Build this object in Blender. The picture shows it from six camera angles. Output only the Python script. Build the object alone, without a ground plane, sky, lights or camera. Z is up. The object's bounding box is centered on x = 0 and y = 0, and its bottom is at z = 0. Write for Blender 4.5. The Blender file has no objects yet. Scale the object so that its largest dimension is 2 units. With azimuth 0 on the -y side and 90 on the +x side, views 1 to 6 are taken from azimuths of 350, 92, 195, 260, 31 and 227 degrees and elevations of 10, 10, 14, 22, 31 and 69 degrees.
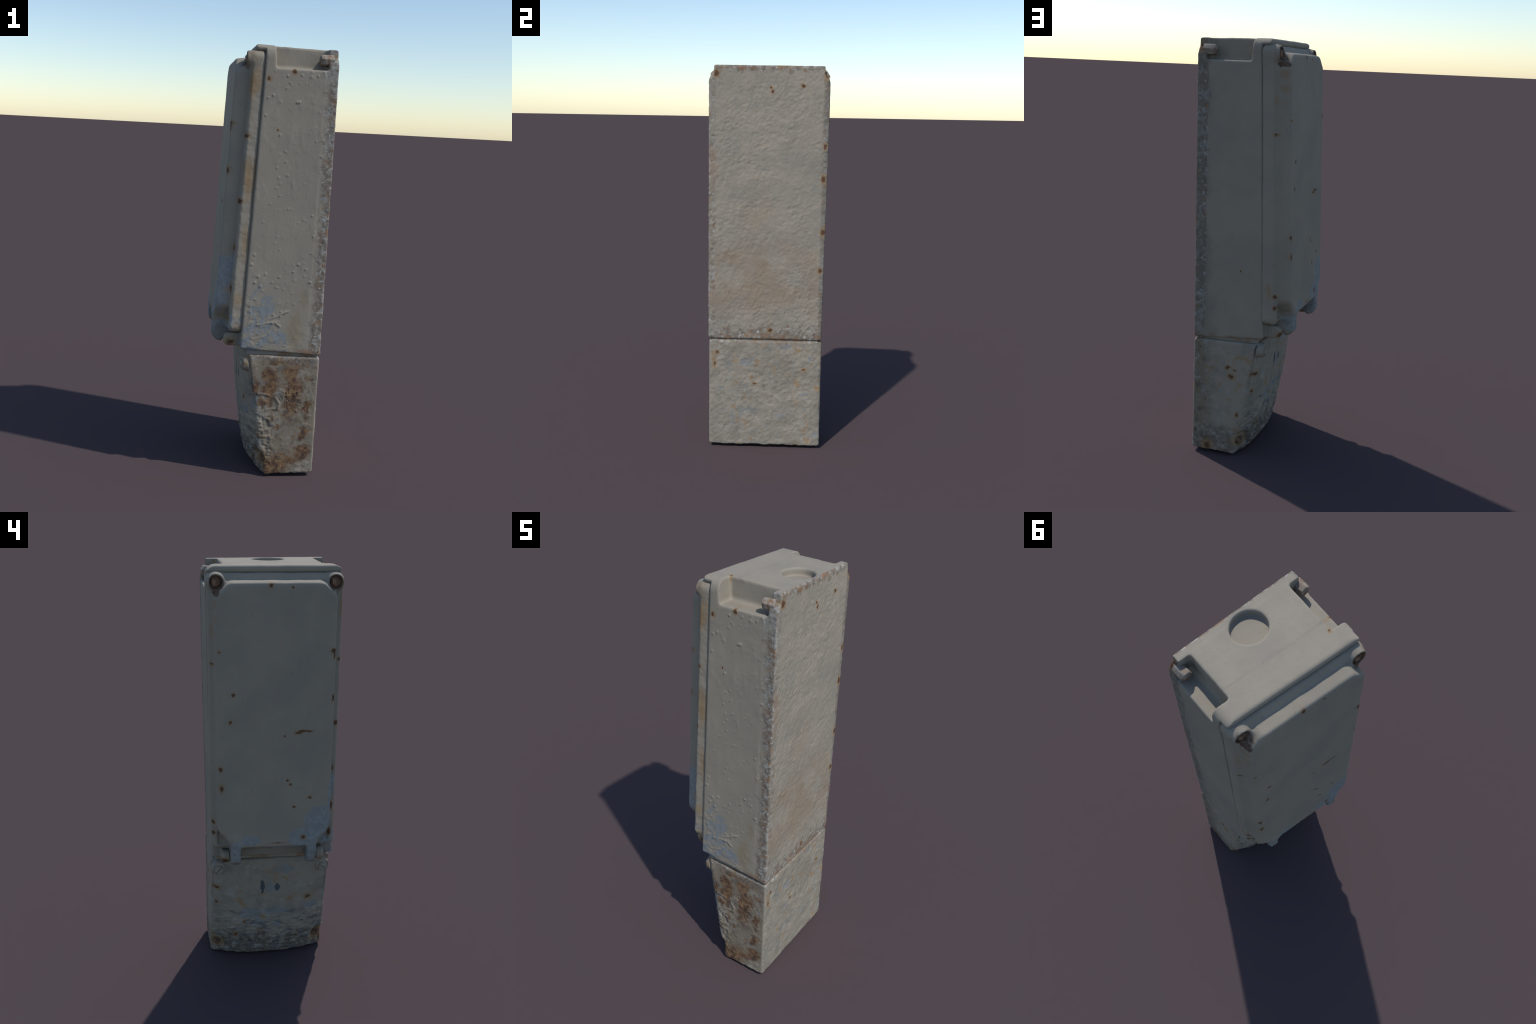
# Weathered cast-metal electrical junction box: upper housing with bolted lid on a
# smaller terminal box with a curved cover.  Each casting is described as a signed
# distance field of boxes, prisms and cylinders, turned into a quad mesh, and roughened.
import bpy, math
import numpy as np

F = np.float32
CELL = 0.0036

# ---------------------------------------------------------------- noise helpers
_perm = np.random.RandomState(7).permutation(256).astype(np.int64)
_perm = np.concatenate([_perm, _perm, _perm])
_grad = np.array([[1,1,0],[-1,1,0],[1,-1,0],[-1,-1,0],[1,0,1],[-1,0,1],[1,0,-1],[-1,0,-1],
                  [0,1,1],[0,-1,1],[0,1,-1],[0,-1,-1],[1,1,0],[-1,1,0],[0,-1,1],[0,-1,-1]], dtype=F)

def perlin(p):
    i = np.floor(p).astype(np.int64); f = (p - i).astype(F); i &= 255
    u = f * f * f * (f * (f * 6 - 15) + 10)
    def corner(dx, dy, dz):
        h = _perm[_perm[_perm[i[:, 0] + dx] + i[:, 1] + dy] + i[:, 2] + dz] & 15
        g = _grad[h]
        return g[:, 0] * (f[:, 0] - dx) + g[:, 1] * (f[:, 1] - dy) + g[:, 2] * (f[:, 2] - dz)
    L = lambda a, b, t: a + (b - a) * t
    x0 = L(L(corner(0,0,0), corner(1,0,0), u[:, 0]), L(corner(0,1,0), corner(1,1,0), u[:, 0]), u[:, 1])
    x1 = L(L(corner(0,0,1), corner(1,0,1), u[:, 0]), L(corner(0,1,1), corner(1,1,1), u[:, 0]), u[:, 1])
    return L(x0, x1, u[:, 2])

def fbm(p, freq, octaves=3, gain=0.5, off=0.0):
    s = np.zeros(len(p), F); a = 1.0
    for o in range(octaves):
        s += a * perlin(p * freq + off + 17.3 * o); a *= gain; freq *= 2.03
    return s

def sstep(a, b, x):
    t = np.clip((x - a) / (b - a), 0, 1)
    return t * t * (3 - 2 * t)

# ---------------------------------------------------------------- distance fields
def smin(a, b, k):
    h = np.maximum(k - np.abs(a - b), 0) / k
    return np.minimum(a, b) - h * h * k * 0.25
def smax(a, b, k):
    return -smin(-a, -b, k)
def box(X, Y, Z, lo, hi, r=0.006):
    c = [(a + b) / 2 for a, b in zip(lo, hi)]; h = [(b - a) / 2 - r for a, b in zip(lo, hi)]
    q = [np.abs(v - cc) - hh for v, cc, hh in zip((X, Y, Z), c, h)]
    out = np.sqrt(sum(np.maximum(v, 0) ** 2 for v in q))
    return out + np.minimum(np.maximum(np.maximum(q[0], q[1]), q[2]), 0) - r
def rect(U, V, lo, hi, r):
    q0 = np.abs(U - (lo[0] + hi[0]) / 2) - (hi[0] - lo[0]) / 2 + r
    q1 = np.abs(V - (lo[1] + hi[1]) / 2) - (hi[1] - lo[1]) / 2 + r
    return np.sqrt(np.maximum(q0, 0) ** 2 + np.maximum(q1, 0) ** 2) + np.minimum(np.maximum(q0, q1), 0) - r
def slab(V, lo, hi):
    return np.abs(V - (lo + hi) / 2) - (hi - lo) / 2
def extrude(d2, V, lo, hi, r=0.004):
    """2-D field d2 made into a plate between lo and hi, with edge radius r."""
    a = d2 + r; b = slab(V, lo, hi) + r
    return np.sqrt(np.maximum(a, 0) ** 2 + np.maximum(b, 0) ** 2) + np.minimum(np.maximum(a, b), 0) - r
def disc(U, V, c, r):
    return np.sqrt((U - c[0]) ** 2 + (V - c[1]) ** 2) - r

def mesh_field(field, lo, hi, cell=CELL):
    """Quad mesh of field = 0 (surface nets), evaluated in slabs along z."""
    n = [int(math.ceil((b - a) / cell)) + 1 for a, b in zip(lo, hi)]
    ax = [lo[i] + cell * np.arange(n[i], dtype=F) for i in range(3)]
    D = np.empty(n, F)
    step = 60
    for k in range(0, n[2], step):
        X, Y, Z = np.meshgrid(ax[0].astype(F), ax[1].astype(F), ax[2][k:k + step].astype(F), indexing='ij')
        D[:, :, k:k + step] = field(X, Y, Z)
    S = D < 0
    C = [m - 1 for m in n]
    cnt = np.zeros(C, np.int8); 
    for a in (0, 1):
        for b in (0, 1):
            for c in (0, 1):
                cnt += S[a:a + C[0], b:b + C[1], c:c + C[2]]
    act = (cnt > 0) & (cnt < 8)
    idx = np.full(C, -1, np.int64); cells = np.argwhere(act); idx[act] = np.arange(len(cells))
    pos = np.zeros((len(cells), 3)); w = np.zeros(len(cells))
    ci, cj, ck = cells.T
    corners = [(a, b, c) for a in (0, 1) for b in (0, 1) for c in (0, 1)]
    for a in corners:
        for axis in range(3):
            if a[axis]: continue
            b = list(a); b[axis] = 1
            da = D[ci + a[0], cj + a[1], ck + a[2]]; db = D[ci + b[0], cj + b[1], ck + b[2]]
            m = (da < 0) != (db < 0)
            t = np.where(m, da / np.where(m, da - db, 1), 0)
            for q in range(3):
                pos[:, q] += m * (a[q] + (t if q == axis else 0))
            w += m
    pos = (pos / w[:, None] + cells) * cell + np.array(lo)
    faces = []
    for axis in range(3):
        o = [x for x in range(3) if x != axis]
        sl = [slice(None)] * 3; sl2 = [slice(None)] * 3
        sl[axis] = slice(0, n[axis] - 1); sl2[axis] = slice(1, n[axis])
        cr = S[tuple(sl)] != S[tuple(sl2)]
        e = np.argwhere(cr)
        ok = np.all([(e[:, q] > 0) & (e[:, q] < n[q] - 1) for q in o], axis=0); e = e[ok]
        inside = S[e[:, 0], e[:, 1], e[:, 2]]
        quad = []
        for du, dv in ((-1, -1), (0, -1), (0, 0), (-1, 0)):
            c = e.copy(); c[:, o[0]] += du; c[:, o[1]] += dv
            quad.append(idx[c[:, 0], c[:, 1], c[:, 2]])
        quad = np.stack(quad, 1)
        flip = inside if axis != 1 else ~inside
        quad = np.where(flip[:, None], quad, quad[:, ::-1])
        faces.append(quad)
    return pos, np.concatenate(faces)

def normals_of(v, f):
    fn = np.cross(v[f[:, 2]] - v[f[:, 0]], v[f[:, 3]] - v[f[:, 1]])
    n = np.zeros_like(v)
    for k in range(4):
        for q in range(3):
            n[:, q] += np.bincount(f[:, k], fn[:, q], len(v))
    return n / np.maximum(np.linalg.norm(n, axis=1, keepdims=True), 1e-12)

def relax(v, f, it=1, lam=0.5):
    e = np.concatenate([f[:, [k, (k + 1) % 4]] for k in range(4)])
    deg = np.bincount(e.ravel(), minlength=len(v))
    for _ in range(it):
        s = np.stack([np.bincount(e[:, 0], v[e[:, 1], q], len(v)) + np.bincount(e[:, 1], v[e[:, 0], q], len(v))
                      for q in range(3)], 1)
        v = v + lam * (s / deg[:, None] - v)
    return v

# ---------------------------------------------------------------- scene helpers
def empty(name):
    o = bpy.data.objects.new(name, None); bpy.context.scene.collection.objects.link(o); return o
thing = empty("junction_box")
thing["label"] = "weathered grey cast metal electrical junction box with bolted lid"
thing["category"] = "electrical box"

def add_mesh(name, v, f, mat, parent, nrm=None):
    me = bpy.data.meshes.new(name)
    if isinstance(f, np.ndarray):
        me.vertices.add(len(v)); me.vertices.foreach_set("co", np.asarray(v, F).ravel())
        me.loops.add(f.size); me.loops.foreach_set("vertex_index", f.ravel().astype(np.int32))
        me.polygons.add(len(f)); me.polygons.foreach_set("loop_start", np.arange(0, f.size, f.shape[1], dtype=np.int32))
        me.update(calc_edges=True)
    else:
        me.from_pydata([tuple(p) for p in v], [], f); me.update()
    me.polygons.foreach_set("use_smooth", np.ones(len(me.polygons), bool))
    me.materials.append(mat)
    if nrm is not None:
        me.normals_split_custom_set_from_vertices([tuple(x) for x in nrm])
    o = bpy.data.objects.new(name, me); bpy.context.scene.collection.objects.link(o)
    o.parent = parent
    return o

def add_regions(main, v, f, mat, parent, regions):
    """One smooth casting, its faces shared out to named parts without a seam."""
    nrm = normals_of(v, f)
    cen = v[f].mean(1)
    left = np.ones(len(f), bool); objs = {}
    picks = []
    for name, test, par in regions:
        m = test(cen) & left; left &= ~m; picks.append((name, m, par))
    def sub(name, m, par):
        ff = f[m]; used, inv = np.unique(ff, return_inverse=True)
        return add_mesh(name, v[used], inv.reshape(ff.shape), mat, par, nrm[used])
    o = sub(main, left, parent); objs[main] = o
    for name, m, par in picks:
        if m.any(): sub(name, m, o)
    return o

# ---------------------------------------------------------------- the box stands a little askew
def skew(v, dy0, dy1, widen):
    """Front plane of the housing leans and turns a few degrees relative to its back."""
    x, y, z = v.T
    k = np.clip((0.25 - x) / 0.34, 0, 1.06)
    return np.stack([x + k * (0.054 * y + 0.039 * (z - 1.3)), y * (1 + widen * k) + dy0 + (dy1 - dy0) * k, z], 1)

# ================================================================ MATERIALS
class Nodes:
    def __init__(self, name):
        self.mat = bpy.data.materials.new(name); self.mat.use_nodes = True
        self.t = self.mat.node_tree; self.t.nodes.clear()
        self.out = self.t.nodes.new("ShaderNodeOutputMaterial")
        self.bsdf = self.t.nodes.new("ShaderNodeBsdfPrincipled")
        self.t.links.new(self.bsdf.outputs[0], self.out.inputs[0])
        self.pos = self.t.nodes.new("ShaderNodeTexCoord").outputs["Object"]
        s = self.t.nodes.new("ShaderNodeSeparateXYZ"); self.t.links.new(self.pos, s.inputs[0])
        self.x, self.y, self.z = s.outputs
    def put(self, sock, val):
        if isinstance(val, bpy.types.NodeSocket): self.t.links.new(val, sock)
        else: sock.default_value = val
    def math(self, op, a, b=0.0, clamp=False):
        n = self.t.nodes.new("ShaderNodeMath"); n.operation = op; n.use_clamp = clamp
        self.put(n.inputs[0], a); self.put(n.inputs[1], b); return n.outputs[0]
    def add(self, a, b): return self.math('ADD', a, b)
    def sub(self, a, b): return self.math('SUBTRACT', a, b)
    def mul(self, a, b): return self.math('MULTIPLY', a, b)
    def max(self, a, b): return self.math('MAXIMUM', a, b)
    def min(self, a, b): return self.math('MINIMUM', a, b)
    def step(self, v, a, b):
        n = self.t.nodes.new("ShaderNodeMapRange"); n.interpolation_type = 'SMOOTHSTEP'
        self.put(n.inputs[0], v)
        lo, hi, o0, o1 = (a, b, 0.0, 1.0) if a < b else (b, a, 1.0, 0.0)
        n.inputs[1].default_value = lo; n.inputs[2].default_value = hi
        n.inputs[3].default_value = o0; n.inputs[4].default_value = o1
        return n.outputs[0]
    def band(self, v, a, b, soft):
        return self.mul(self.step(v, a - soft, a + soft), self.step(v, b + soft, b - soft))
    def noise(self, scale, detail=3.0, rough=0.55, stretch=None, shift=(0, 0, 0), dist=0.0):
        m = self.t.nodes.new("ShaderNodeMapping"); self.t.links.new(self.pos, m.inputs[0])
        m.inputs[1].default_value = shift
        if stretch: m.inputs[3].default_value = stretch
        n = self.t.nodes.new("ShaderNodeTexNoise"); self.t.links.new(m.outputs[0], n.inputs["Vector"])
        n.inputs["Scale"].default_value = scale; n.inputs["Detail"].default_value = detail
        n.inputs["Roughness"].default_value = rough; n.inputs["Distortion"].default_value = dist
        return n.outputs[0]
    def mix(self, f, a, b):
        n = self.t.nodes.new("ShaderNodeMix"); n.data_type = 'RGBA'
        self.put(n.inputs[0], f)
        for s, v in ((n.inputs[6], a), (n.inputs[7], b)):
            self.put(s, v if isinstance(v, bpy.types.NodeSocket) else (*v, 1.0))
        return n.outputs[2]
    def ramp(self, f, stops):
        n = self.t.nodes.new("ShaderNodeValToRGB"); self.put(n.inputs[0], f)
        while len(n.color_ramp.elements) < len(stops): n.color_ramp.elements.new(0.5)
        for e, (p, c) in zip(n.color_ramp.elements, stops):
            e.position = p; e.color = (*c, 1)
        return n.outputs[0]
    def spots(self, spots, wobble=0.010, scale=70.0):
        """Field of ellipsoid spots: 1 at a centre, 0 at its rim, ragged by noise."""
        n = self.t.nodes.new("ShaderNodeTexNoise"); self.t.links.new(self.pos, n.inputs["Vector"])
        n.inputs["Scale"].default_value = scale; n.inputs["Detail"].default_value = 5
        n.inputs["Roughness"].default_value = 0.65
        s = self.t.nodes.new("ShaderNodeVectorMath"); s.operation = 'MULTIPLY_ADD'
        self.t.links.new(n.outputs["Color"], s.inputs[0])
        s.inputs[1].default_value = (2 * wobble,) * 3; s.inputs[2].default_value = (-wobble,) * 3
        a = self.t.nodes.new("ShaderNodeVectorMath"); a.operation = 'ADD'
        self.t.links.new(self.pos, a.inputs[0]); self.t.links.new(s.outputs[0], a.inputs[1])
        best = None
        for (cx, cy, cz), (rx, ry, rz) in spots:
            m = self.t.nodes.new("ShaderNodeVectorMath"); m.operation = 'MULTIPLY_ADD'
            self.t.links.new(a.outputs[0], m.inputs[0])
            m.inputs[1].default_value = (1 / rx, 1 / ry, 1 / rz); m.inputs[2].default_value = (-cx / rx, -cy / ry, -cz / rz)
            l = self.t.nodes.new("ShaderNodeVectorMath"); l.operation = 'LENGTH'; self.t.links.new(m.outputs[0], l.inputs[0])
            best = l.outputs["Value"] if best is None else self.min(best, l.outputs["Value"])
        return self.math('SUBTRACT', 1.0, best)
    def bump(self, h, strength, dist):
        b = self.t.nodes.new("ShaderNodeBump"); b.inputs["Strength"].default_value = strength
        b.inputs["Distance"].default_value = dist; self.put(b.inputs["Height"], h)
        self.t.links.new(b.outputs[0], self.bsdf.inputs["Normal"])
    def finish(self, col, rough=0.7, spec=0.3, metal=0.0):
        self.put(self.bsdf.inputs["Base Color"], col); self.put(self.bsdf.inputs["Roughness"], rough)
        self.bsdf.inputs["Specular IOR Level"].default_value = spec; self.put(self.bsdf.inputs["Metallic"], metal)
        return self.mat

PAINT = (0.288, 0.254, 0.202); PAINT_B = (0.258, 0.231, 0.187)
BLUE = (0.205, 0.220, 0.226); PALE = (0.37, 0.365, 0.335); SOOT = (0.085, 0.085, 0.088)
RUST = (0.215, 0.110, 0.050); RUST_DK = (0.070, 0.032, 0.022); OCHRE = (0.270, 0.165, 0.070); TAN = (0.265, 0.205, 0.145)

def base_paint(N):
    c = N.mix(N.step(N.noise(5, 4), 0.35, 0.65), PAINT, PAINT_B)
    c = N.mix(N.mul(N.step(N.noise(90, 2, shift=(3, 1, 0)), 0.60, 0.72), 0.25), c, (0.20, 0.18, 0.152))
    return c

def mottle(N):
    """Corroded casting edge: chalky white, soot and brown rust flecks."""
    c = N.ramp(N.noise(46, 5, 0.7), [(0.34, SOOT), (0.44, (0.155, 0.125, 0.10)), (0.54, (0.215, 0.195, 0.165)), (0.64, PALE)])
    c = N.mix(N.mul(N.step(N.noise(9, 3, shift=(2, 6, 1)), 0.46, 0.60), 0.6), c, (0.155, 0.115, 0.085))
    c = N.mix(N.mul(N.step(N.noise(60, 2, shift=(8, 8, 1)), 0.62, 0.68), 0.9), c, (0.40, 0.405, 0.40))
    return N.mix(N.mul(N.step(N.noise(27, 3, shift=(5, 2, 9)), 0.57, 0.65), 0.75), c, RUST)

def rust_over(N, c, field, ochre_halo=True):
    if ochre_halo:
        c = N.mix(N.mul(N.step(field, -0.50, 0.30), 0.62), c, OCHRE)
    return N.mix(N.mul(N.step(field, 0.12, 0.55), 0.92), c, N.mix(N.step(N.noise(150, 2), 0.4, 0.6), RUST_DK, (0.10, 0.05, 0.03)))

def housing_material():
    N = Nodes("housing_paint")
    c = base_paint(N)
    rag = N.mul(N.sub(N.noise(24, 5, 0.7), 0.5), 0.16)
    rag2 = N.mul(N.sub(N.noise(11, 4, shift=(1, 7, 2)), 0.5), 0.25)
    back = N.step(N.x, 0.232, 0.244)
    # tan stains on the back
    st = N.mul(N.step(N.noise(4.5, 4, shift=(0, 2, 5)), 0.48, 0.66), N.mul(back, N.step(N.z, 1.75, 1.0)))
    c = N.mix(N.mul(st, 0.55), c, TAN)
    s = N.spots([((0.25, -0.02, 0.99), (0.2, 0.05, 0.045)), ((0.25, 0.05, 1.12), (0.2, 0.02, 0.03)), ((0.25, -0.19, 1.03), (0.2, 0.09, 0.06)),
                 ((0.25, -0.29, 1.5), (0.05, 0.05, 0.16)), ((0.25, 0.25, 0.86), (0.1, 0.06, 0.05))], 0.03, 25)
    c = N.mix(N.mul(N.step(s, 0.0, 0.9), 0.45), c, (0.25, 0.16, 0.095))
    g = N.mul(N.step(N.noise(7, 6, 0.7, shift=(3, 8, 2)), 0.47, 0.64), back)
    c = N.mix(N.mul(g, 0.5), c, (0.205, 0.195, 0.172))
    g = N.mul(N.step(N.noise(26, 5, 0.7, shift=(1, 3, 6)), 0.60, 0.70), back)
    c = N.mix(N.mul(g, 0.35), c, (0.16, 0.145, 0.12))
    cloud = N.mul(N.mul(N.band(N.z, 0.72, 1.12, 0.14), back), N.step(N.noise(5.5, 5, 0.65, shift=(6, 1, 9)), 0.42, 0.60))
    c = N.mix(N.mul(cloud, 0.42), c, (0.225, 0.165, 0.115))
    # brown stain by the lower rear corner of the sunny side
    b = N.spots([((0.12, -0.29, 0.72), (0.055, 0.1, 0.14)), ((0.16, -0.29, 0.87), (0.03, 0.1, 0.06))], 0.05, 18)
    c = N.mix(N.mul(N.step(b, 0.0, 0.8), 0.6), c, (0.24, 0.185, 0.115))
    # blue-grey undercoat where the paint has flaked
    f = N.spots([((-0.04, -0.29, 0.80), (0.075, 0.1, 0.16)), ((-0.09, -0.29, 0.66), (0.09, 0.1, 0.09)), ((0.02, -0.29, 0.68), (0.08, 0.05, 0.06))], 0.05, 25)
    c = N.mix(N.mul(N.step(f, 0.0, 0.35), N.step(N.noise(24, 5, 0.65, shift=(2, 2, 2)), 0.47, 0.53)), c, BLUE)
    # corroded rear edges, wider towards the seam
    sides = N.step(N.math('ABSOLUTE', N.y), 0.262, 0.274)
    edge = N.add(N.x, rag)
    em = N.mul(N.mul(N.step(edge, 0.185, 0.225), sides), N.step(N.x, 0.2510, 0.2460))
    farx = N.mul(N.step(N.add(N.y, N.mul(rag, 0.5)), 0.268, 0.282), N.step(N.x, 0.19, 0.2))
    topx = N.mul(N.step(N.add(N.z, N.mul(rag, 1.0)), 1.960, 1.982), N.step(N.x, 0.236, 0.244))
    seam = N.mul(N.mul(N.step(N.add(N.z, N.mul(rag, 1.6)), 0.685, 0.635), back), 0.85)
    m = N.max(N.max(em, farx), N.max(topx, seam))
    c = N.mix(N.mul(m, 0.92), c, mottle(N))
    chalk = N.mul(N.mul(m, sides), N.step(N.noise(15, 5, 0.7, shift=(4, 9, 3)), 0.50, 0.58))
    c = N.mix(N.mul(chalk, 0.7), c, N.mix(N.step(N.noise(55, 3, 0.6, shift=(1, 1, 8)), 0.38, 0.56), (0.19, 0.185, 0.165), (0.325, 0.325, 0.305)))
    # broad dim weathering beside the rear edge of the shady side, spreading downwards
    wide = N.add(N.add(N.x, rag2), N.mul(N.step(N.z, 1.5, 0.65), 0.05))
    wm = N.mul(N.step(wide, 0.17, 0.24), N.step(N.y, 0.262, 0.275))
    c = N.mix(N.mul(wm, 0.45), c, (0.15, 0.14, 0.115))
    # single rust blooms
    r = N.spots([((-0.06, -0.29, 1.852), (0.012, 0.05, 0.014)), ((0.05, -0.29, 1.888), (0.012, 0.05, 0.014)), ((-0.01, -0.29, 1.63), (0.006, 0.05, 0.008)),
                 ((0.25, 0.005, 1.886), (0.05, 0.010, 0.010)), ((0.25, 0.015, 1.866), (0.05, 0.010, 0.010)), ((0.25, 0.165, 1.895), (0.05, 0.014, 0.012)),
                 ((0.24, 0.285, 1.955), (0.03, 0.022, 0.03)), ((0.245, -0.265, 1.952), (0.03, 0.018, 0.022)), ((0.25, 0.02, 0.648), (0.03, 0.016, 0.016)),
                 ((0.25, 0.28, 1.6), (0.02, 0.012, 0.02)), ((0.25, 0.275, 1.44), (0.02, 0.014, 0.025)), ((0.25, 0.28, 1.17), (0.02, 0.014, 0.025)), ((0.25, 0.27, 0.97), (0.02, 0.014, 0.018)),
                 ((0.02, 0.31, 0.95), (0.006, 0.05, 0.008)), ((-0.175, 0.245, 0.645), (0.03, 0.03, 0.02)), ((-0.17, -0.22, 0.645), (0.03, 0.03, 0.025)),
                 ((-0.03, -0.21, 1.99), (0.012, 0.012, 0.02)), ((0.19, 0.235, 1.99), (0.02, 0.012, 0.02))], 0.013, 60)
    c = rust_over(N, c, r)
    # rust along the seam under the housing
    sr = N.mul(N.step(N.z, 0.640, 0.618), N.step(N.noise(14, 4, shift=(9, 0, 0)), 0.45, 0.6))
    c = N.mix(N.mul(sr, 0.6), c, RUST)
    # small chips on top
    ch = N.mul(N.step(N.noise(22, 3, shift=(4, 4, 4)), 0.68, 0.72), N.step(N.z, 1.97, 1.985))
    c = N.mix(N.mul(ch, 0.6), c, (0.17, 0.165, 0.15))
    N.bump(N.noise(160, 3, 0.6), 0.35, 0.002)
    return N.finish(c, 0.8, 0.15)

def lid_material():
    N = Nodes("lid_paint")
    c = base_paint(N)
    rub = N.noise(22, 3, stretch=(1, 1, 0.06))
    c = N.mix(N.mul(N.step(rub, 0.45, 0.7), 0.22), c, (0.24, 0.22, 0.185))
    c = N.mix(N.mul(N.step(N.noise(55, 2, shift=(8, 3, 3)), 0.70, 0.74), 0.6), c, (0.16, 0.15, 0.13))
    f = N.spots([((-0.23, -0.19, 0.86), (0.1, 0.075, 0.085)), ((-0.23, -0.12, 0.78), (0.1, 0.08, 0.06)), ((-0.23, -0.17, 0.68), (0.1, 0.06, 0.08)),
                 ((-0.22, -0.245, 0.98), (0.1, 0.022, 0.09)), ((-0.23, 0.195, 0.71), (0.1, 0.045, 0.065)), ((-0.23, 0.125, 0.77), (0.1, 0.05, 0.03)), ((-0.17, -0.25, 0.75), (0.08, 0.05, 0.06)),
                 ((-0.19, -0.262, 1.06), (0.03, 0.012, 0.12)), ((-0.16, -0.05, 0.70), (0.06, 0.09, 0.03))], 0.03, 30)
    c = N.mix(N.mul(N.step(f, 0.08, 0.20), 0.85), c, N.mix(N.step(N.noise(60, 4), 0.4, 0.6), BLUE, (0.245, 0.268, 0.272)))
    d = N.spots([((-0.125, 0.265, 1.934), (0.09, 0.043, 0.043)), ((-0.155, -0.244, 1.932), (0.09, 0.043, 0.043)), ((-0.14, 0.268, 1.893), (0.06, 0.018, 0.02))], 0.015, 40)
    c = N.mix(N.mul(N.step(d, 0.08, 0.42), 0.9), c, N.mix(N.step(N.noise(60, 3), 0.4, 0.6), RUST_DK, (0.13, 0.08, 0.05)))
    rim = N.mul(N.step(N.y, -0.262, -0.276), N.step(N.noise(10, 5, 0.65, stretch=(1, 1, 0.45), shift=(0, 0, 6)), 0.50, 0.62))
    c = N.mix(N.mul(rim, 0.5), c, (0.25, 0.165, 0.085))
    low = N.mul(N.step(N.z, 0.735, 0.70), N.step(N.noise(20, 5, 0.65, shift=(2, 2, 7)), 0.44, 0.58))
    c = N.mix(N.mul(low, 0.6), c, (0.15, 0.135, 0.11))
    # grime and ochre at the hinge
    g = N.spots([((-0.2, 0.195, 0.64), (0.1, 0.04, 0.035)), ((-0.2, -0.16, 0.635), (0.1, 0.03, 0.03)), ((-0.15, 0.12, 0.70), (0.05, 0.05, 0.03)), ((-0.15, -0.12, 0.72), (0.05, 0.03, 0.03)),
                 ((-0.19, 0.262, 0.755), (0.03, 0.04, 0.03)), ((-0.2, -0.25, 0.78), (0.06, 0.03, 0.05))], 0.02, 40)
    c = N.mix(N.mul(N.step(g, 0.0, 0.7), 0.6), c, (0.17, 0.135, 0.09))
    e = N.spots([((-0.13, -0.28, 1.82), (0.03, 0.03, 0.09)), ((-0.12, 0.295, 0.87), (0.02, 0.03, 0.07)), ((-0.12, 0.295, 1.74), (0.015, 0.03, 0.06)), ((-0.15, -0.28, 0.86), (0.04, 0.03, 0.04)), ((-0.15, -0.28, 0.73), (0.05, 0.03, 0.04)),
                 ((-0.15, 0.272, 1.79), (0.04, 0.012, 0.03)), ((-0.15, 0.274, 1.85), (0.04, 0.012, 0.035)), ((-0.16, 0.268, 1.73), (0.03, 0.012, 0.02)), ((-0.13, -0.285, 1.4), (0.02, 0.03, 0.12)), ((-0.13, -0.285, 1.12), (0.02, 0.03, 0.14))], 0.015, 40)
    c = N.mix(N.mul(N.step(e, 0.0, 0.8), 0.5), c, OCHRE)
    r = N.spots([((-0.19, 0.041, 1.928), (0.05, 0.010, 0.012)), ((-0.19, -0.05, 1.92), (0.03, 0.006, 0.008)), ((-0.21, -0.232, 1.652), (0.04, 0.016, 0.012)), ((-0.21, -0.237, 1.635), (0.04, 0.006, 0.022)),
                 ((-0.21, -0.237, 1.445), (0.04, 0.008, 0.022)), ((-0.2, 0.202, 1.466), (0.04, 0.010, 0.010)), ((-0.2, 0.216, 1.343), (0.04, 0.009, 0.013)),
                 ((-0.22, -0.105, 1.296), (0.05, 0.030, 0.0075)), ((-0.22, -0.085, 1.287), (0.05, 0.022, 0.0075)), ((-0.22, -0.135, 1.295), (0.04, 0.022, 0.005)), ((-0.22, -0.024, 1.276), (0.04, 0.007, 0.007)),
                 ((-0.2, 0.262, 1.126), (0.04, 0.010, 0.016)), ((-0.2, 0.258, 1.034), (0.04, 0.014, 0.022)), ((-0.22, -0.041, 1.066), (0.04, 0.008, 0.008)), ((-0.22, -0.054, 1.046), (0.04, 0.009, 0.008)),
                 ((-0.22, -0.145, 0.979), (0.04, 0.013, 0.008)), ((-0.22, -0.073, 0.934), (0.04, 0.011, 0.009)), ((-0.23, -0.119, 0.781), (0.04, 0.014, 0.014)),
                 ((-0.19, -0.262, 1.098), (0.03, 0.012, 0.028)), ((-0.19, -0.261, 0.908), (0.03, 0.012, 0.028)), ((-0.19, -0.257, 0.773), (0.03, 0.012, 0.024)), ((-0.16, -0.27, 1.31), (0.02, 0.02, 0.016)), ((-0.145, -0.275, 1.60), (0.02, 0.014, 0.014)),
                 ((-0.17, 0.262, 1.652), (0.03, 0.009, 0.010)), ((-0.13, 0.29, 1.588), (0.02, 0.012, 0.009)), 
                 ((-0.22, 0.0, 0.757), (0.03, 0.06, 0.004)), ((-0.15, 0.29, 0.845), (0.02, 0.012, 0.012)), ((-0.15, 0.29, 0.79), (0.02, 0.012, 0.012))], 0.010, 70)
    c = rust_over(N, c, r)
    N.bump(N.noise(150, 2, 0.6), 0.18, 0.0015)
    return N.finish(c, 0.75, 0.18)

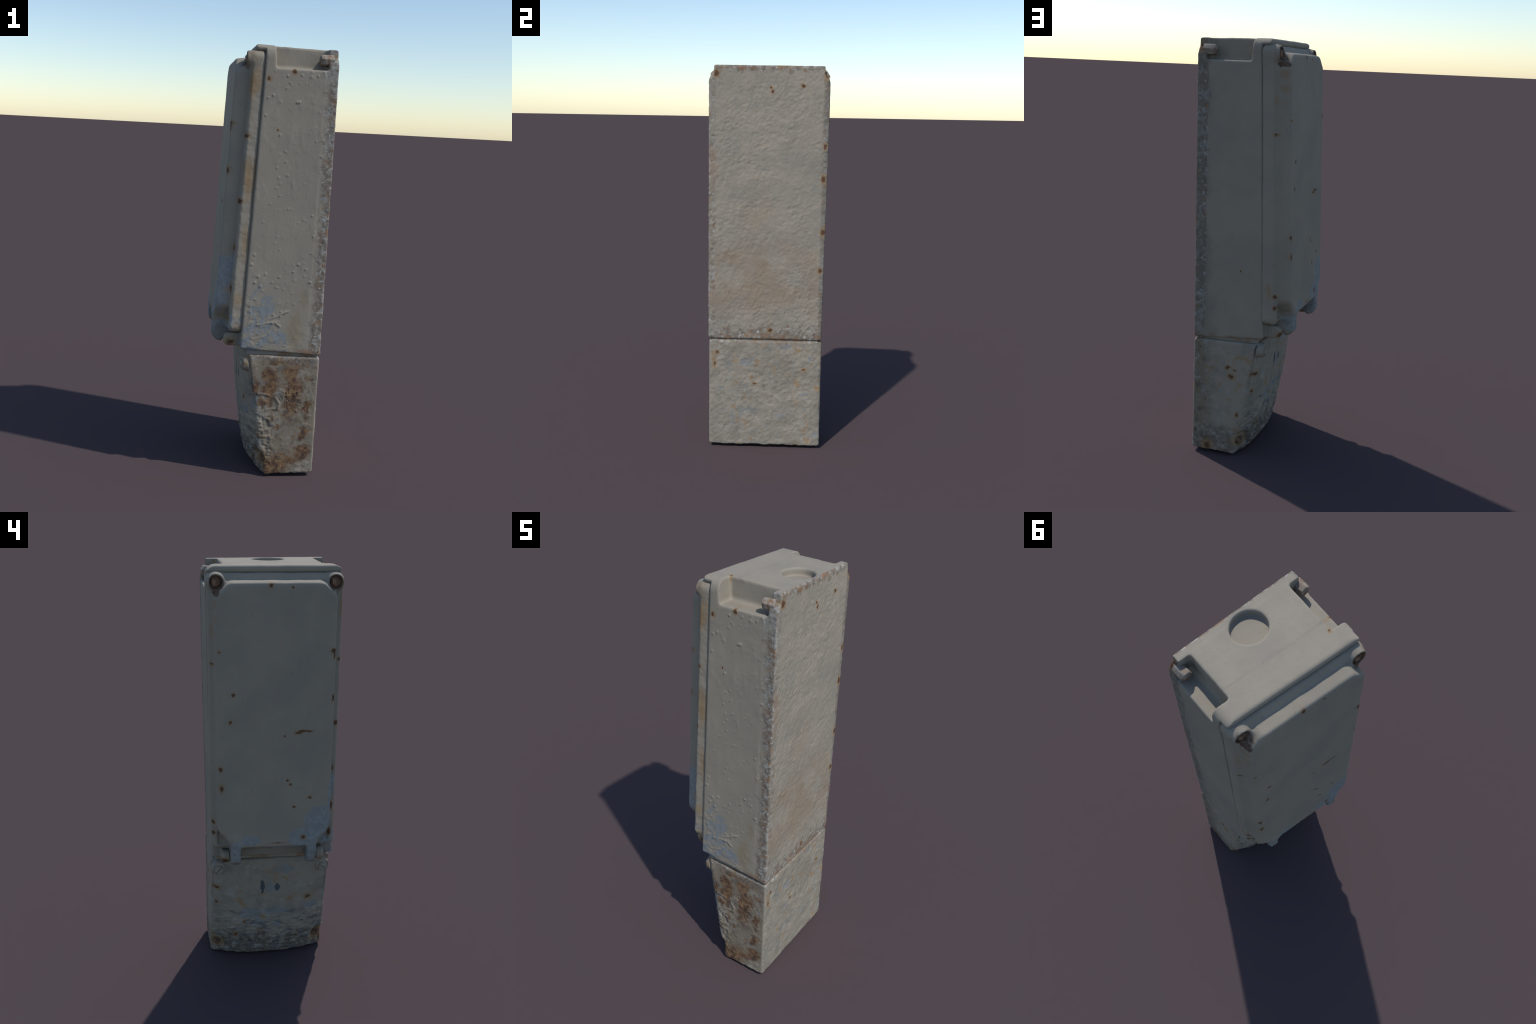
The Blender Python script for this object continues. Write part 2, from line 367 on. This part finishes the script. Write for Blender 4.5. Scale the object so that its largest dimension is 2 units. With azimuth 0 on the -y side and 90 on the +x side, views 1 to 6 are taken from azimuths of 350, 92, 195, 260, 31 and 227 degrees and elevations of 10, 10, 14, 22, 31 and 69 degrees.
def lower_material(name):
    N = Nodes(name)
    c = base_paint(N)
    c = N.mix(N.mul(N.step(N.noise(8, 5, 0.65, shift=(6, 6, 6)), 0.48, 0.60), 0.5), c, (0.215, 0.20, 0.17))
    c = N.mix(N.mul(N.step(N.noise(13, 5, 0.65, shift=(1, 9, 4)), 0.56, 0.66), 0.55), c, (0.33, 0.315, 0.275))
    back = N.step(N.x, 0.232, 0.244)
    sunny = N.mul(N.step(N.y, -0.265, -0.278), N.step(N.x, 0.246, 0.235))
    shady = N.mul(N.step(N.y, 0.265, 0.278), N.step(N.x, 0.246, 0.235))
    front = N.mul(N.step(N.math('ABSOLUTE', N.y), 0.285, 0.262), N.step(N.x, 0.06, 0.03))
    # blue-grey undercoat islands
    bl = N.step(N.noise(9, 4, 0.6, stretch=(1, 1, 1.5), shift=(0, 4, 1)), 0.60, 0.635)
    fb = N.spots([((-0.07, 0.1, 0.285), (0.08, 0.07, 0.035)), ((-0.07, -0.03, 0.29), (0.08, 0.07, 0.028)), ((-0.1, -0.06, 0.535), (0.06, 0.07, 0.025)), ((-0.06, 0.06, 0.24), (0.08, 0.025, 0.05)), ((-0.05, -0.035, 0.205), (0.08, 0.03, 0.016)),
                  ((-0.08, -0.2, 0.31), (0.08, 0.06, 0.02)), ((-0.09, 0.0, 0.43), (0.08, 0.03, 0.03))], 0.03, 35)
    c = N.mix(N.mul(N.max(N.mul(bl, N.max(back, sunny)), N.mul(N.step(fb, 0.05, 0.18), front)), 0.75), c, BLUE)
    # grey weathering all over
    c = N.mix(N.mul(N.step(N.noise(11, 6, 0.7, shift=(4, 2, 7)), 0.50, 0.62), 0.4), c, (0.175, 0.165, 0.145))
    # brown wash over the sunny side
    c = N.mix(N.mul(N.mul(N.step(N.noise(6, 5, 0.7, shift=(2, 5, 5)), 0.36, 0.58), sunny), 0.65), c, (0.175, 0.135, 0.092))
    c = N.mix(N.mul(N.mul(N.step(N.noise(20, 5, 0.7, shift=(9, 5, 1)), 0.53, 0.60), sunny), 0.6), c, (0.12, 0.115, 0.105))
    # brown rust on the sunny side, strongest in a pitted streak
    s1 = N.spots([((0.125, -0.29, 0.42), (0.065, 0.1, 0.21)), ((0.125, -0.29, 0.50), (0.06, 0.1, 0.09)), ((0.02, -0.29, 0.44), (0.05, 0.1, 0.07)), ((0.19, -0.29, 0.22), (0.03, 0.1, 0.05)), ((0.12, -0.29, 0.09), (0.08, 0.1, 0.05)), ((0.02, -0.29, 0.50), (0.05, 0.1, 0.05)), ((0.0, -0.29, 0.37), (0.05, 0.1, 0.035)), ((0.06, -0.29, 0.05), (0.09, 0.1, 0.07)), ((0.19, -0.29, 0.12), (0.06, 0.1, 0.05)),
                  ((-0.045, -0.28, 0.44), (0.02, 0.1, 0.06)), ((0.21, -0.29, 0.36), (0.025, 0.1, 0.03)), ((0.07, -0.29, 0.25), (0.035, 0.1, 0.03)), ((0.06, -0.29, 0.57), (0.08, 0.1, 0.02))], 0.07, 22)
    rm = N.mul(N.step(s1, 0.0, 0.6), sunny)
    rm = N.max(rm, N.mul(N.mul(N.step(N.noise(17, 5, 0.65, shift=(3, 3, 8)), 0.53, 0.64), sunny), 0.8))
    rc = N.ramp(N.noise(38, 4, 0.65), [(0.38, (0.050, 0.026, 0.018)), (0.5, (0.135, 0.068, 0.036)), (0.62, (0.225, 0.135, 0.065))])
    c = N.mix(N.mul(rm, 0.85), c, rc)
    g = N.mul(N.step(N.noise(8, 6, 0.7, shift=(7, 7, 1)), 0.45, 0.60), back)
    c = N.mix(N.mul(g, 0.55), c, (0.20, 0.185, 0.155))
    g = N.mul(N.step(N.noise(5, 5, 0.7, shift=(1, 0, 3)), 0.52, 0.64), back)
    c = N.mix(N.mul(g, 0.45), c, (0.235, 0.185, 0.13))
    g = N.mul(N.step(N.noise(22, 5, 0.7, shift=(3, 4, 6)), 0.58, 0.68), back)
    c = N.mix(N.mul(g, 0.5), c, (0.13, 0.12, 0.10))
    # ochre stains
    oc = N.step(N.noise(16, 4, 0.6, shift=(7, 1, 3)), 0.58, 0.67)
    c = N.mix(N.mul(N.mul(oc, N.max(back, N.max(front, shady))), 0.6), c, OCHRE)
    # shady side: dark weathered band by the rear edge and along the foot
    rag = N.mul(N.sub(N.noise(14, 5, 0.65, shift=(2, 0, 2)), 0.5), 0.22)
    dk = N.mul(N.step(N.add(N.x, rag), 0.12, 0.21), shady)
    c = N.mix(N.mul(dk, 0.8), c, N.ramp(N.noise(24, 5, 0.65, shift=(1, 1, 1)), [(0.38, (0.085, 0.08, 0.07)), (0.48, (0.19, 0.15, 0.09)), (0.56, (0.17, 0.15, 0.12)), (0.66, (0.29, 0.285, 0.265))]))
    ft = N.mul(N.step(N.add(N.z, rag), 0.19, 0.11), N.max(front, N.mul(shady, 0.8)))
    c = N.mix(N.mul(ft, 0.85), c, N.ramp(N.noise(30, 5, 0.7, shift=(4, 1, 1)), [(0.38, (0.06, 0.055, 0.05)), (0.50, (0.14, 0.115, 0.09)), (0.64, (0.28, 0.27, 0.245))]))
    # flaked rows of bare metal on the cover
    fl = N.mul(N.step(N.noise(15, 5, 0.65, stretch=(1, 1, 2.6), shift=(5, 5, 0)), 0.54, 0.58), N.mul(front, N.step(N.add(N.z, rag), 0.34, 0.24)))
    c = N.mix(N.mul(fl, 0.8), c, (0.115, 0.115, 0.12))
    # corroded rim at the seam
    sm = N.mul(N.step(N.add(N.z, N.mul(rag, 0.5)), 0.555, 0.59), N.max(back, sunny))
    c = N.mix(N.mul(sm, 0.6), c, mottle(N))
    chips = N.spots([((-0.10, 0.042, 0.44), (0.06, 0.012, 0.045)), ((-0.1, -0.032, 0.434), (0.06, 0.014, 0.026))], 0.014, 60)
    c = N.mix(N.step(chips, 0.05, 0.2), c, (0.075, 0.08, 0.09))
    r = N.spots([((-0.06, 0.27, 0.444), (0.05, 0.022, 0.014)), ((-0.05, 0.268, 0.351), (0.05, 0.012, 0.012)), ((0.05, 0.29, 0.42), (0.022, 0.05, 0.018)), ((0.07, 0.29, 0.465), (0.014, 0.05, 0.012)), ((0.035, 0.29, 0.455), (0.014, 0.05, 0.008)),
                 ((0.02, 0.29, 0.225), (0.012, 0.05, 0.014)), ((-0.06, 0.13, 0.235), (0.05, 0.012, 0.010)), ((-0.04, 0.17, 0.15), (0.05, 0.016, 0.014)), ((-0.09, -0.19, 0.365), (0.05, 0.022, 0.018)),
                 ((0.245, -0.255, 0.525), (0.05, 0.012, 0.012)), ((0.245, -0.27, 0.46), (0.05, 0.012, 0.02)), ((0.245, 0.20, 0.44), (0.05, 0.014, 0.010)), ((0.245, -0.06, 0.36), (0.05, 0.014, 0.010)),
                 ((0.0, 0.268, 0.082), (0.05, 0.034, 0.034)), ((0.0, -0.262, 0.085), (0.05, 0.034, 0.034)), ((0.17, 0.29, 0.04), (0.03, 0.04, 0.03))], 0.015, 50)
    c = rust_over(N, c, N.mul(r, 0.75))
    N.bump(N.noise(110, 4, 0.65), 0.5, 0.003)
    return N.finish(c, 0.85, 0.15)

def rusty_material(name, a, b, paint_amount):
    N = Nodes(name)
    c = N.mix(N.step(N.noise(45, 4), 0.38, 0.62), a, b)
    c = N.mix(N.mul(N.step(N.noise(30, 4, shift=(3, 3, 3)), 0.46, 0.56), paint_amount), c, (0.26, 0.235, 0.195))
    N.bump(N.noise(120, 3), 0.5, 0.002)
    return N.finish(c, 0.8, 0.25)

M_HOUSING = housing_material(); M_LID = lid_material()
M_LOWER = lower_material("terminal_box_paint")
M_BOLT = rusty_material("rusty_bolt", (0.19, 0.115, 0.07), (0.30, 0.26, 0.22), 0.55)
M_SCREW = rusty_material("rusty_screw", (0.12, 0.066, 0.040), (0.23, 0.14, 0.09), 0.0)
M_SLOT = rusty_material("painted_screw", (0.28, 0.25, 0.20), (0.24, 0.22, 0.18), 0.4)
M_FOOT_SCREW = rusty_material("corroded_screw", (0.075, 0.045, 0.03), (0.16, 0.095, 0.06), 0.0)

# ================================================================ HOUSING
def housing_field(X, Y, Z):
    A = np.abs(Y)
    zt = 1.9928 + 0.0165 * (0.25 - X)
    zb = 0.598 + 0.090 * (0.25 - X)
    body = rect(X, Y, (-0.088, -0.301), (0.249, 0.301), 0.008)
    d = smax(body, smax(Z - zt, zb - Z, 0.01), 0.012)
    # overhanging lip along the top of the front
    lip = box(X, Y, Z - (zt - 1.9975), (-0.134, -0.288, 1.9665), (0.22, 0.296, 1.9975), 0.015)
    d = smin(d, lip, 0.004)
    # core that the lid closes on
    d = np.minimum(d, box(X, Y, Z, (-0.125, -0.262, 0.765), (0.0, 0.262, 1.945), 0.006))
    # front lug ledge below the lid and the two hinge knuckles
    hinge = rect(X, Z, (-0.162, 0.628), (-0.06, 0.690), 0.030)
    d = smin(d, extrude(hinge, np.abs(Y - 0.008), 0.211, 0.250, 0.007), 0.008)
    # neck down into the terminal box
    d = np.minimum(d, box(X, Y, Z, (-0.060, -0.283, 0.57), (0.241, 0.283, 0.68), 0.004))
    # corner notches for the rear bolts
    wall = -0.036 - 0.10 * (Z - 1.91)
    notch = smax(smax(0.2235 - A, 1.900 - Z, 0.020), smax(wall - X, X - 0.204, 0.01), 0.014)
    d = smax(d, -notch, 0.010)
    # rear flange: ears with rounded shoulders and a small tab above each bolt
    shoulder = np.minimum(smax(A - 0.301, Z - 1.966, 0.07), box(X, Y, Z, (0.18, -0.274, 1.80), (0.26, 0.274, 2.10), 0.006))
    d = np.where(X > 0.19, smax(d, shoulder, 0.004), d)
    d = np.where(X < 0.0, np.maximum(d, smax(A - 0.301, Z - zt, 0.055)), d)
    # blind cable entry on top
    hole = smax(disc(X, Y, (0.155, -0.003), 0.0725), 1.963 - Z, 0.010)
    d = smax(d, -hole, 0.010)
    return d

v, f = mesh_field(housing_field, (-0.20, -0.31, 0.545), (0.27, 0.31, 2.015))
v = relax(v, f, 1, 0.5)
n = normals_of(v, f)
back = sstep(0.8, 0.95, n[:, 0]) * sstep(0.235, 0.245, v[:, 0])
sun = sstep(0.8, 0.95, -n[:, 1]) * sstep(-0.29, -0.297, v[:, 1])
d = 0.0010 * fbm(v, 12, 3)
# hammered, diagonal casting skin on the back
q = np.stack([v[:, 0], v[:, 1] * 0.80 + v[:, 2] * 0.60, v[:, 2] * 0.80 - v[:, 1] * 0.60], 1)
q2 = q * np.array([1, 0.80, 1.10])
patch = 0.55 + 0.45 * sstep(-0.25, 0.35, fbm(v, 6, 2, off=3))
d += back * patch * (0.0012 * fbm(q2, 60, 2, 0.6) + 0.0015 * fbm(v, 33, 3, 0.6, off=40) + 0.0018 * fbm(v, 8, 2, off=8))
pits = sstep(0.42, 0.62, fbm(q2, 26, 2, off=31)); d -= back * 0.0012 * pits
# drips and pimples of thick paint on the sunny side
rng = np.random.RandomState(21)
for k in range(210):
    cx, cz = rng.uniform(-0.08, 0.20), rng.uniform(0.64, 1.90)
    r = rng.uniform(0.0030, 0.0046); h = 0.0006 + 0.0036 * rng.uniform() ** 2
    near = np.nonzero((sun > 0) & (np.abs(v[:, 0] - cx) < 4 * r) & (np.abs(v[:, 2] - cz) < 4 * r))[0]
    d[near] += h * np.exp(-((v[near, 0] - cx) ** 2 + (v[near, 2] - cz) ** 2 * 0.7) / (r * r)) * sun[near]
d += sun * 0.0012 * fbm(v * np.array([1, 1, 0.5]), 30, 2, off=5)
# blistered paint near the lower front corner of that side, with a thick run
flake = sun * sstep(0.98, 0.80, v[:, 2] + 1.2 * (v[:, 0] + 0.08))
d += flake * 0.0024 * (sstep(-0.05, 0.10, fbm(v, 38, 3, 0.6, off=12)) - 0.5)
def run(points, width, height, ax0, ax1, mask):
    global d
    for (a, b), (c, e) in zip(points[:-1], points[1:]):
        m = np.nonzero(mask > 0)[0]
        px, pz = v[m, ax0] - a, v[m, ax1] - b; sx, sz = c - a, e - b
        t = np.clip((px * sx + pz * sz) / (sx * sx + sz * sz), 0, 1)
        dist2 = (px - t * sx) ** 2 + (pz - t * sz) ** 2
        lump = np.clip(0.75 + 1.1 * fbm(v[m], 42, 2, off=50), 0.15, 1.3); wob = width * (0.85 + 0.5 * fbm(v[m], 30, 2, off=60))
        d[m] = np.maximum(d[m], height * 0.8 * lump * np.exp(-dist2 / wob ** 2) * mask[m])
run([(-0.025, 0.744), (0.025, 0.757), (0.05, 0.757), (0.069, 0.741)], 0.006, 0.0065, 0, 2, sun)
run([(0.03, 0.775), (0.10, 0.813)], 0.004, 0.0035, 0, 2, sun)
run([(-0.06, 0.665), (0.03, 0.70)], 0.004, 0.0030, 0, 2, sun)
# lumpy corrosion on the rear corners and by the seam
edge = np.maximum(sstep(0.205, 0.225, v[:, 0]) * sstep(0.265, 0.28, np.abs(v[:, 1])), sstep(0.66, 0.63, v[:, 2]) * back)
d += edge * 0.0011 * fbm(v, 45, 3, 0.6, off=2)
v = v + n * d[:, None]
v[:, 1] -= 0.009 * sstep(1.7, 0.65, v[:, 2]) * sstep(0.0, 0.28, v[:, 1])
v = skew(v, -0.003, 0.006, -0.012)
def knuckle(c): return (c[:, 0] < -0.131) & (c[:, 2] < 0.70)
H = add_regions("housing", v, f, M_HOUSING, thing, [("hinge_knuckle", lambda c: knuckle(c) & (c[:, 1] > 0), None),
                                                   ("hinge_knuckle", lambda c: knuckle(c) & (c[:, 1] <= 0), None)])

# ================================================================ LID
BOSS = ((-0.253, 1.934), (0.256, 1.936))
HOOK = 0.177
def lid_field(X, Y, Z):
    # flange with a rounded bead round its rim
    out = rect(Y, Z, (-0.291, 0.702), (0.291, 1.970), 0.030)
    d = extrude(out, X, -0.148, -0.0825, 0.017)
    d = smax(d, -(extrude(out + 0.030, X, -0.2, -0.142, 0.004)), 0.010)
    # raised panel: an octagon, its flanks drawn in towards the front
    lean = 0.10 * (X + 0.14)
    Yc = np.abs(Y - 0.006)
    top = (Yc - 0.203) * 0.687 + (Z - 1.945) * 0.726
    bot = (Yc - 0.194) * 0.784 - (Z - 0.730) * 0.621
    oct2 = np.maximum(Yc - 0.2655, slab(Z, 0.726, 1.946))
    oct2 = smax(oct2, np.maximum(top, bot), 0.012)
    panel = extrude(oct2 - lean, X, -0.2145, -0.11, 0.013)
    d = smin(d, panel, 0.014)
    # low bead between rim and panel
    bead = extrude(np.abs(out + 0.024) - 0.004, X, -0.151, -0.12, 0.004)
    d = smin(d, bead, 0.010)
    # bosses for the lid screws
    for c in BOSS:
        d = smin(d, extrude(disc(Y, Z, c, 0.0350), X, -0.172, -0.10, 0.008), 0.022)
    for c in BOSS:
        d = smax(d, -extrude(disc(Y, Z, c, 0.0275), X, -0.24, -0.154, 0.002), 0.006)
    # recess between the hinge arms
    d = smax(d, -box(X, Y, Z, (-0.30, -0.146, 0.60), (-0.05, 0.160, 0.726), 0.004), 0.006)
    d = smin(d, box(X, Y, Z, (-0.143, -0.152, 0.692), (-0.090, 0.166, 0.760), 0.008), 0.004)
    # hinge arms curling under
    arm = rect(X, Z, (-0.218, 0.635), (-0.110, 0.82), 0.052)
    arm = smax(arm, -(rect(X, Z, (-0.165, 0.55), (-0.05, 0.655), 0.02)), 0.01)
    d = smin(d, extrude(arm, np.abs(Y - 0.007), HOOK - 0.0225, HOOK + 0.0225, 0.012), 0.016)
    return d

v, f = mesh_field(lid_field, (-0.24, -0.305, 0.61), (-0.085, 0.305, 1.99))
v = relax(v, f, 2, 0.5)
n = normals_of(v, f)
d = 0.0011 * fbm(v, 14, 3, off=6) + 0.0008 * fbm(v, 5, 2, off=1)
side = sstep(0.3, 0.8, -n[:, 1]) * sstep(-0.27, -0.28, v[:, 1])
d += side * 0.0010 * fbm(v, 40, 2, 0.6, off=9)
low = sstep(0.86, 0.74, v[:, 2]); d += low * 0.0020 * fbm(v, 28, 3, off=4)
worn = sstep(0.86, 0.80, v[:, 2] + 0.9 * (v[:, 1] + 0.15)) * sstep(0.6, 0.9, -n[:, 0]); d += worn * 0.0012 * fbm(v, 35, 3, off=14)
v = v + n * d[:, None]
v = skew(v, 0.0, 0.0085, 0.0)
def arm_part(s): return lambda c: (c[:, 2] < 0.742) & (np.abs(c[:, 1] - (0.0155 + s * HOOK)) < 0.030) & (c[:, 0] < -0.150)
def boss_part(s): return lambda c: (np.hypot(c[:, 1] - (BOSS[s][0] + 0.009), c[:, 2] - BOSS[s][1]) < 0.0405) & (c[:, 0] < -0.128)
LID = add_regions("lid", v, f, M_LID, thing, [("hinge_arm", arm_part(1), None), ("hinge_arm", arm_part(-1), None),
                                             ("screw_boss", boss_part(0), None), ("screw_boss", boss_part(1), None)])

# ================================================================ TERMINAL BOX AND ITS COVER
ZP = np.array([-0.05, 0.0, 0.03, 0.07, 0.12, 0.20, 0.30, 0.40, 0.50, 0.60, 0.70])
XC = np.array([0.008, -0.028, -0.041, -0.051, -0.058, -0.067, -0.080, -0.090, -0.096, -0.099, -0.102])   # middle of the cover
XE = np.array([0.038, 0.015, 0.008, 0.000, -0.007, -0.019, -0.033, -0.050, -0.067, -0.083, -0.094])       # its side edges
def edge_x(Y, Z): return np.interp(Z, ZP, XE).astype(F) + F(0.032) * Y
def ridge_z(Y): return 0.028 + 0.100 * sstep(0.165, 0.265, np.abs(Y)) 
EARS = ((0.262, 0.566), (-0.253, 0.552))
FOOT = ((0.266, 0.084), (-0.262, 0.086))
def terminal_field(X, Y, Z):
    k = np.clip((0.25 - X) / 0.33, 0, 1)
    side = np.maximum(Y - (0.290 + 0.004 * k), (-0.299 + 0.011 * k) - Y)
    xe = edge_x(Y, Z); xc = np.interp(Z, ZP, XC).astype(F) + F(0.020) * Y
    p = np.clip(np.abs(Y) / 0.285, 0, 1.05)
    pw = 2.6 + 3.4 * sstep(0.05, 0.40, Z)
    xf = xc + (xe - xc) * p ** pw
    xf = xf + 0.012 * sstep(0.003, -0.007, Z - ridge_z(Y)) * sstep(0.16, 0.08, Z)     # cover stops above the foot
    xf = xf + 0.010 * np.exp(-((Z - ridge_z(Y)) / 0.007) ** 2) * sstep(0.15, 0.10, Z)
    bottom = np.clip(0.052 * (X + 0.02) + 0.006 * p, -0.003, 0.014) - Z
    d = smax(side, X - 0.2485, 0.012)
    d = smax(d, (xf - X) * 0.93, 0.014)
    d = smax(d, smax(Z - 0.590 - 0.012 * k, bottom, 0.01), 0.012)
    # ears for the slotted screws
    for (cy, cz) in EARS:
        d = smin(d, extrude(np.maximum(disc(Y, Z, (cy, cz), 0.034), 0.0 * Y - 1), X, -0.109 + 0.020 * cy, -0.05, 0.010), 0.012)
    # hollows round the foot screws
    for (cy, cz) in FOOT:
        d = smax(d, -(np.sqrt((X + 0.040) ** 2 + (Y - cy * 1.03) ** 2 + (Z - cz) ** 2) - 0.052), 0.012)
    # parting line of the cover on both sides
    gap = np.abs(X - xe - 0.004) - 0.0035
    gap = np.maximum(gap, np.maximum(0.279 - np.abs(Y), 0.36 - Z))
    d = smax(d, -gap, 0.004)
    return d

v, f = mesh_field(terminal_field, (-0.15, -0.305, -0.01), (0.26, 0.305, 0.62))
v = relax(v, f, 1, 0.5)
n = normals_of(v, f)
d = 0.0016 * fbm(v, 16, 3, off=2)
sun = sstep(0.6, 0.9, -n[:, 1]); back = sstep(0.8, 0.95, n[:, 0]); front = sstep(0.4, 0.8, -n[:, 0])
q2 = np.stack([v[:, 0], v[:, 1] * 0.70 + v[:, 2] * 0.50, v[:, 2] * 0.90 - v[:, 1] * 0.62], 1)
d += back * (0.0014 * fbm(q2, 44, 3, 0.6) + 0.0018 * fbm(v, 22, 3, 0.6, off=15) + 0.0018 * fbm(v, 8, 2, off=5))
d += sun * (0.0024 * fbm(v, 28, 3, 0.6, off=7) + 0.002 * fbm(v, 8, 2, off=4))
pit = sun * np.exp(-((v[:, 0] - 0.12) / 0.045) ** 2) * sstep(0.25, 0.31, v[:, 2]) * sstep(0.56, 0.52, v[:, 2])
d -= pit * 0.012 * np.abs(fbm(v, 48, 3, 0.7, off=13)) - pit * 0.002
# flaking rows on the cover, growing towards the foot
rows = front * sstep(0.33, 0.20, v[:, 2]) * sstep(0.03, 0.06, v[:, 2])
d += rows * 0.0032 * (sstep(-0.06, 0.10, fbm(v * np.array([1, 1, 2.4]), 22, 3, 0.6, off=19)) - 0.6)
d += front * 0.0024 * fbm(v, 24, 3, off=23)
d += sstep(0.16, 0.05, v[:, 2]) * (1 - back) * 0.0035 * fbm(v, 30, 3, off=27)
# raised arc of filler on the sunny side, and rough lower front corner
run([(-0.048, 0.417), (0.014, 0.406), (0.052, 0.390), (0.068, 0.363), (0.060, 0.336)], 0.006, 0.0060, 0, 2, sun)
run([(0.055, 0.338), (0.003, 0.334)], 0.005, 0.0035, 0, 2, sun)
cor = sstep(-0.2, -0.26, v[:, 1]) * sstep(0.06, 0.03, v[:, 0]) * sstep(0.34, 0.28, v[:, 2])
d += cor * 0.006 * fbm(v, 34, 3, 0.6, off=33)
v = v + n * d[:, None]
v[:, 2] = np.maximum(v[:, 2], 0.0)
def is_cover(c):
    return (c[:, 0] < edge_x(c[:, 1], c[:, 2]) + 0.004) & (c[:, 2] > ridge_z(c[:, 1])) & (c[:, 2] < 0.598)
TERM = add_regions("terminal_box", v, f, M_LOWER, thing, [("terminal_cover", is_cover, None)])

# ================================================================ FASTENERS
def lathe(profile, seg, shape=None):
    """Solid of revolution round -x: profile is (distance out, radius); shape(angle, i) scales the radius."""
    V, Fc = [], []
    for i, (x, r) in enumerate(profile):
        for k in range(seg):
            a = 2 * math.pi * k / seg
            rr = r * (shape(a, i) if shape else 1)
            V.append((-x, rr * math.cos(a), rr * math.sin(a)))
    m = len(profile)
    for i in range(m - 1):
        for k in range(seg):
            k2 = (k + 1) % seg
            Fc.append((i * seg + k, i * seg + k2, (i + 1) * seg + k2, (i + 1) * seg + k))
    Fc.append(tuple(range(seg - 1, -1, -1))); Fc.append(tuple((m - 1) * seg + k for k in range(seg)))
    return V, Fc

def hexagon(a, i=0):
    t = (a + math.pi / 6) % (math.pi / 3) - math.pi / 6
    return min(1.0, 0.90 / math.cos(t) * 1.0) / 1.0
def place(name, V, Fc, mat, parent, loc, rot=0.0, yaw=0.0, smooth=35, meshdata=None):
    if meshdata is None:
        o = add_mesh(name, np.array(V), Fc, mat, parent)
        o.data.set_sharp_from_angle(angle=math.radians(smooth))
    else:
        o = bpy.data.objects.new(name, meshdata); bpy.context.scene.collection.objects.link(o); o.parent = parent
    o.location = loc; o.rotation_euler = (rot, 0, yaw)
    return o

# rear hexagon bolts, heads facing forward inside the notches
prof = [(-0.02, 0.026), (0.012, 0.026), (0.028, 0.0255), (0.035, 0.023), (0.038, 0.017)]
V, Fc = lathe(prof, 48, hexagon)
b = place("hex_bolt", V, Fc, M_BOLT, H, (0.205, -0.272, 1.944), 0.25, 0.05)
place("hex_bolt", None, None, None, H, (0.207, 0.270, 1.942), 0.6, 0.0, meshdata=b.data)
# lid screws sunk in their bosses: a washer ring and a domed head
prof = [(-0.01, 0.0225), (0.004, 0.0225), (0.006, 0.021), (0.0065, 0.0185), (0.012, 0.0180), (0.016, 0.0160), (0.018, 0.011), (0.019, 0.005)]
V, Fc = lathe(prof, 40)
s0 = None
for (cy, cz) in BOSS:
    x = -0.152 + 1.06 * (0.054 * cy + 0.039 * (cz - 1.3))
    o = place("lid_screw", V, Fc, M_SCREW, LID, (x, cy + 0.009, cz), 0.3, 0.054, meshdata=s0.data if s0 else None)
    s0 = s0 or o
# slotted screws on the ears: two half discs with the slot between them
def slotted(r, h, slot):
    V, Fc = [], []
    a0 = math.asin(slot / r)
    for sgn in (1, -1):
        ring = [(r * math.cos(t), sgn * r * math.sin(t)) for t in np.linspace(a0, math.pi - a0, 16)]
        if sgn < 0: ring = ring[::-1]
        base = len(V); m = len(ring)
        for x, k in ((0.0, 1.0), (h * 0.75, 1.0), (h, 0.86)):
            for (yy, zz) in ring: V.append((-x, yy * k, sgn * slot + (zz - sgn * slot) * k))
        for lv in range(2):
            for i in range(m):
                j = (i + 1) % m
                Fc.append((base + lv * m + i, base + lv * m + j, base + (lv + 1) * m + j, base + (lv + 1) * m + i))
        Fc.append(tuple(base + 2 * m + i for i in range(m)))
    b2, f2 = lathe([(-0.006, r * 1.04), (h * 0.35, r * 1.04), (h * 0.42, r * 0.98)], 32)
    off = len(V); V += b2; Fc += [tuple(i + off for i in t) for t in f2]
    return V, Fc
V, Fc = slotted(0.0200, 0.010, 0.0026)
s0 = None
for (cy, cz), a in zip(EARS, (-0.9, 0.5)):
    o = place("slotted_screw", V, Fc, M_SLOT, TERM, (-0.108 + 0.020 * cy, cy, cz - 0.004), a, 0.02, meshdata=s0.data if s0 else None)
    s0 = s0 or o
# corroded foot screws
V, Fc = lathe([(-0.02, 0.023), (0.006, 0.023), (0.012, 0.020), (0.015, 0.013), (0.016, 0.005)], 28, lambda a, i: 1 + 0.06 * math.sin(3 * a + i))
s0 = None
for (cy, cz) in FOOT:
    o = place("foot_screw", V, Fc, M_FOOT_SCREW, TERM, (0.018 , cy * 0.985, cz - 0.002), 0.4 * cy, 0.25 * (1 if cy > 0 else -1) * -1, meshdata=s0.data if s0 else None)
    s0 = s0 or o
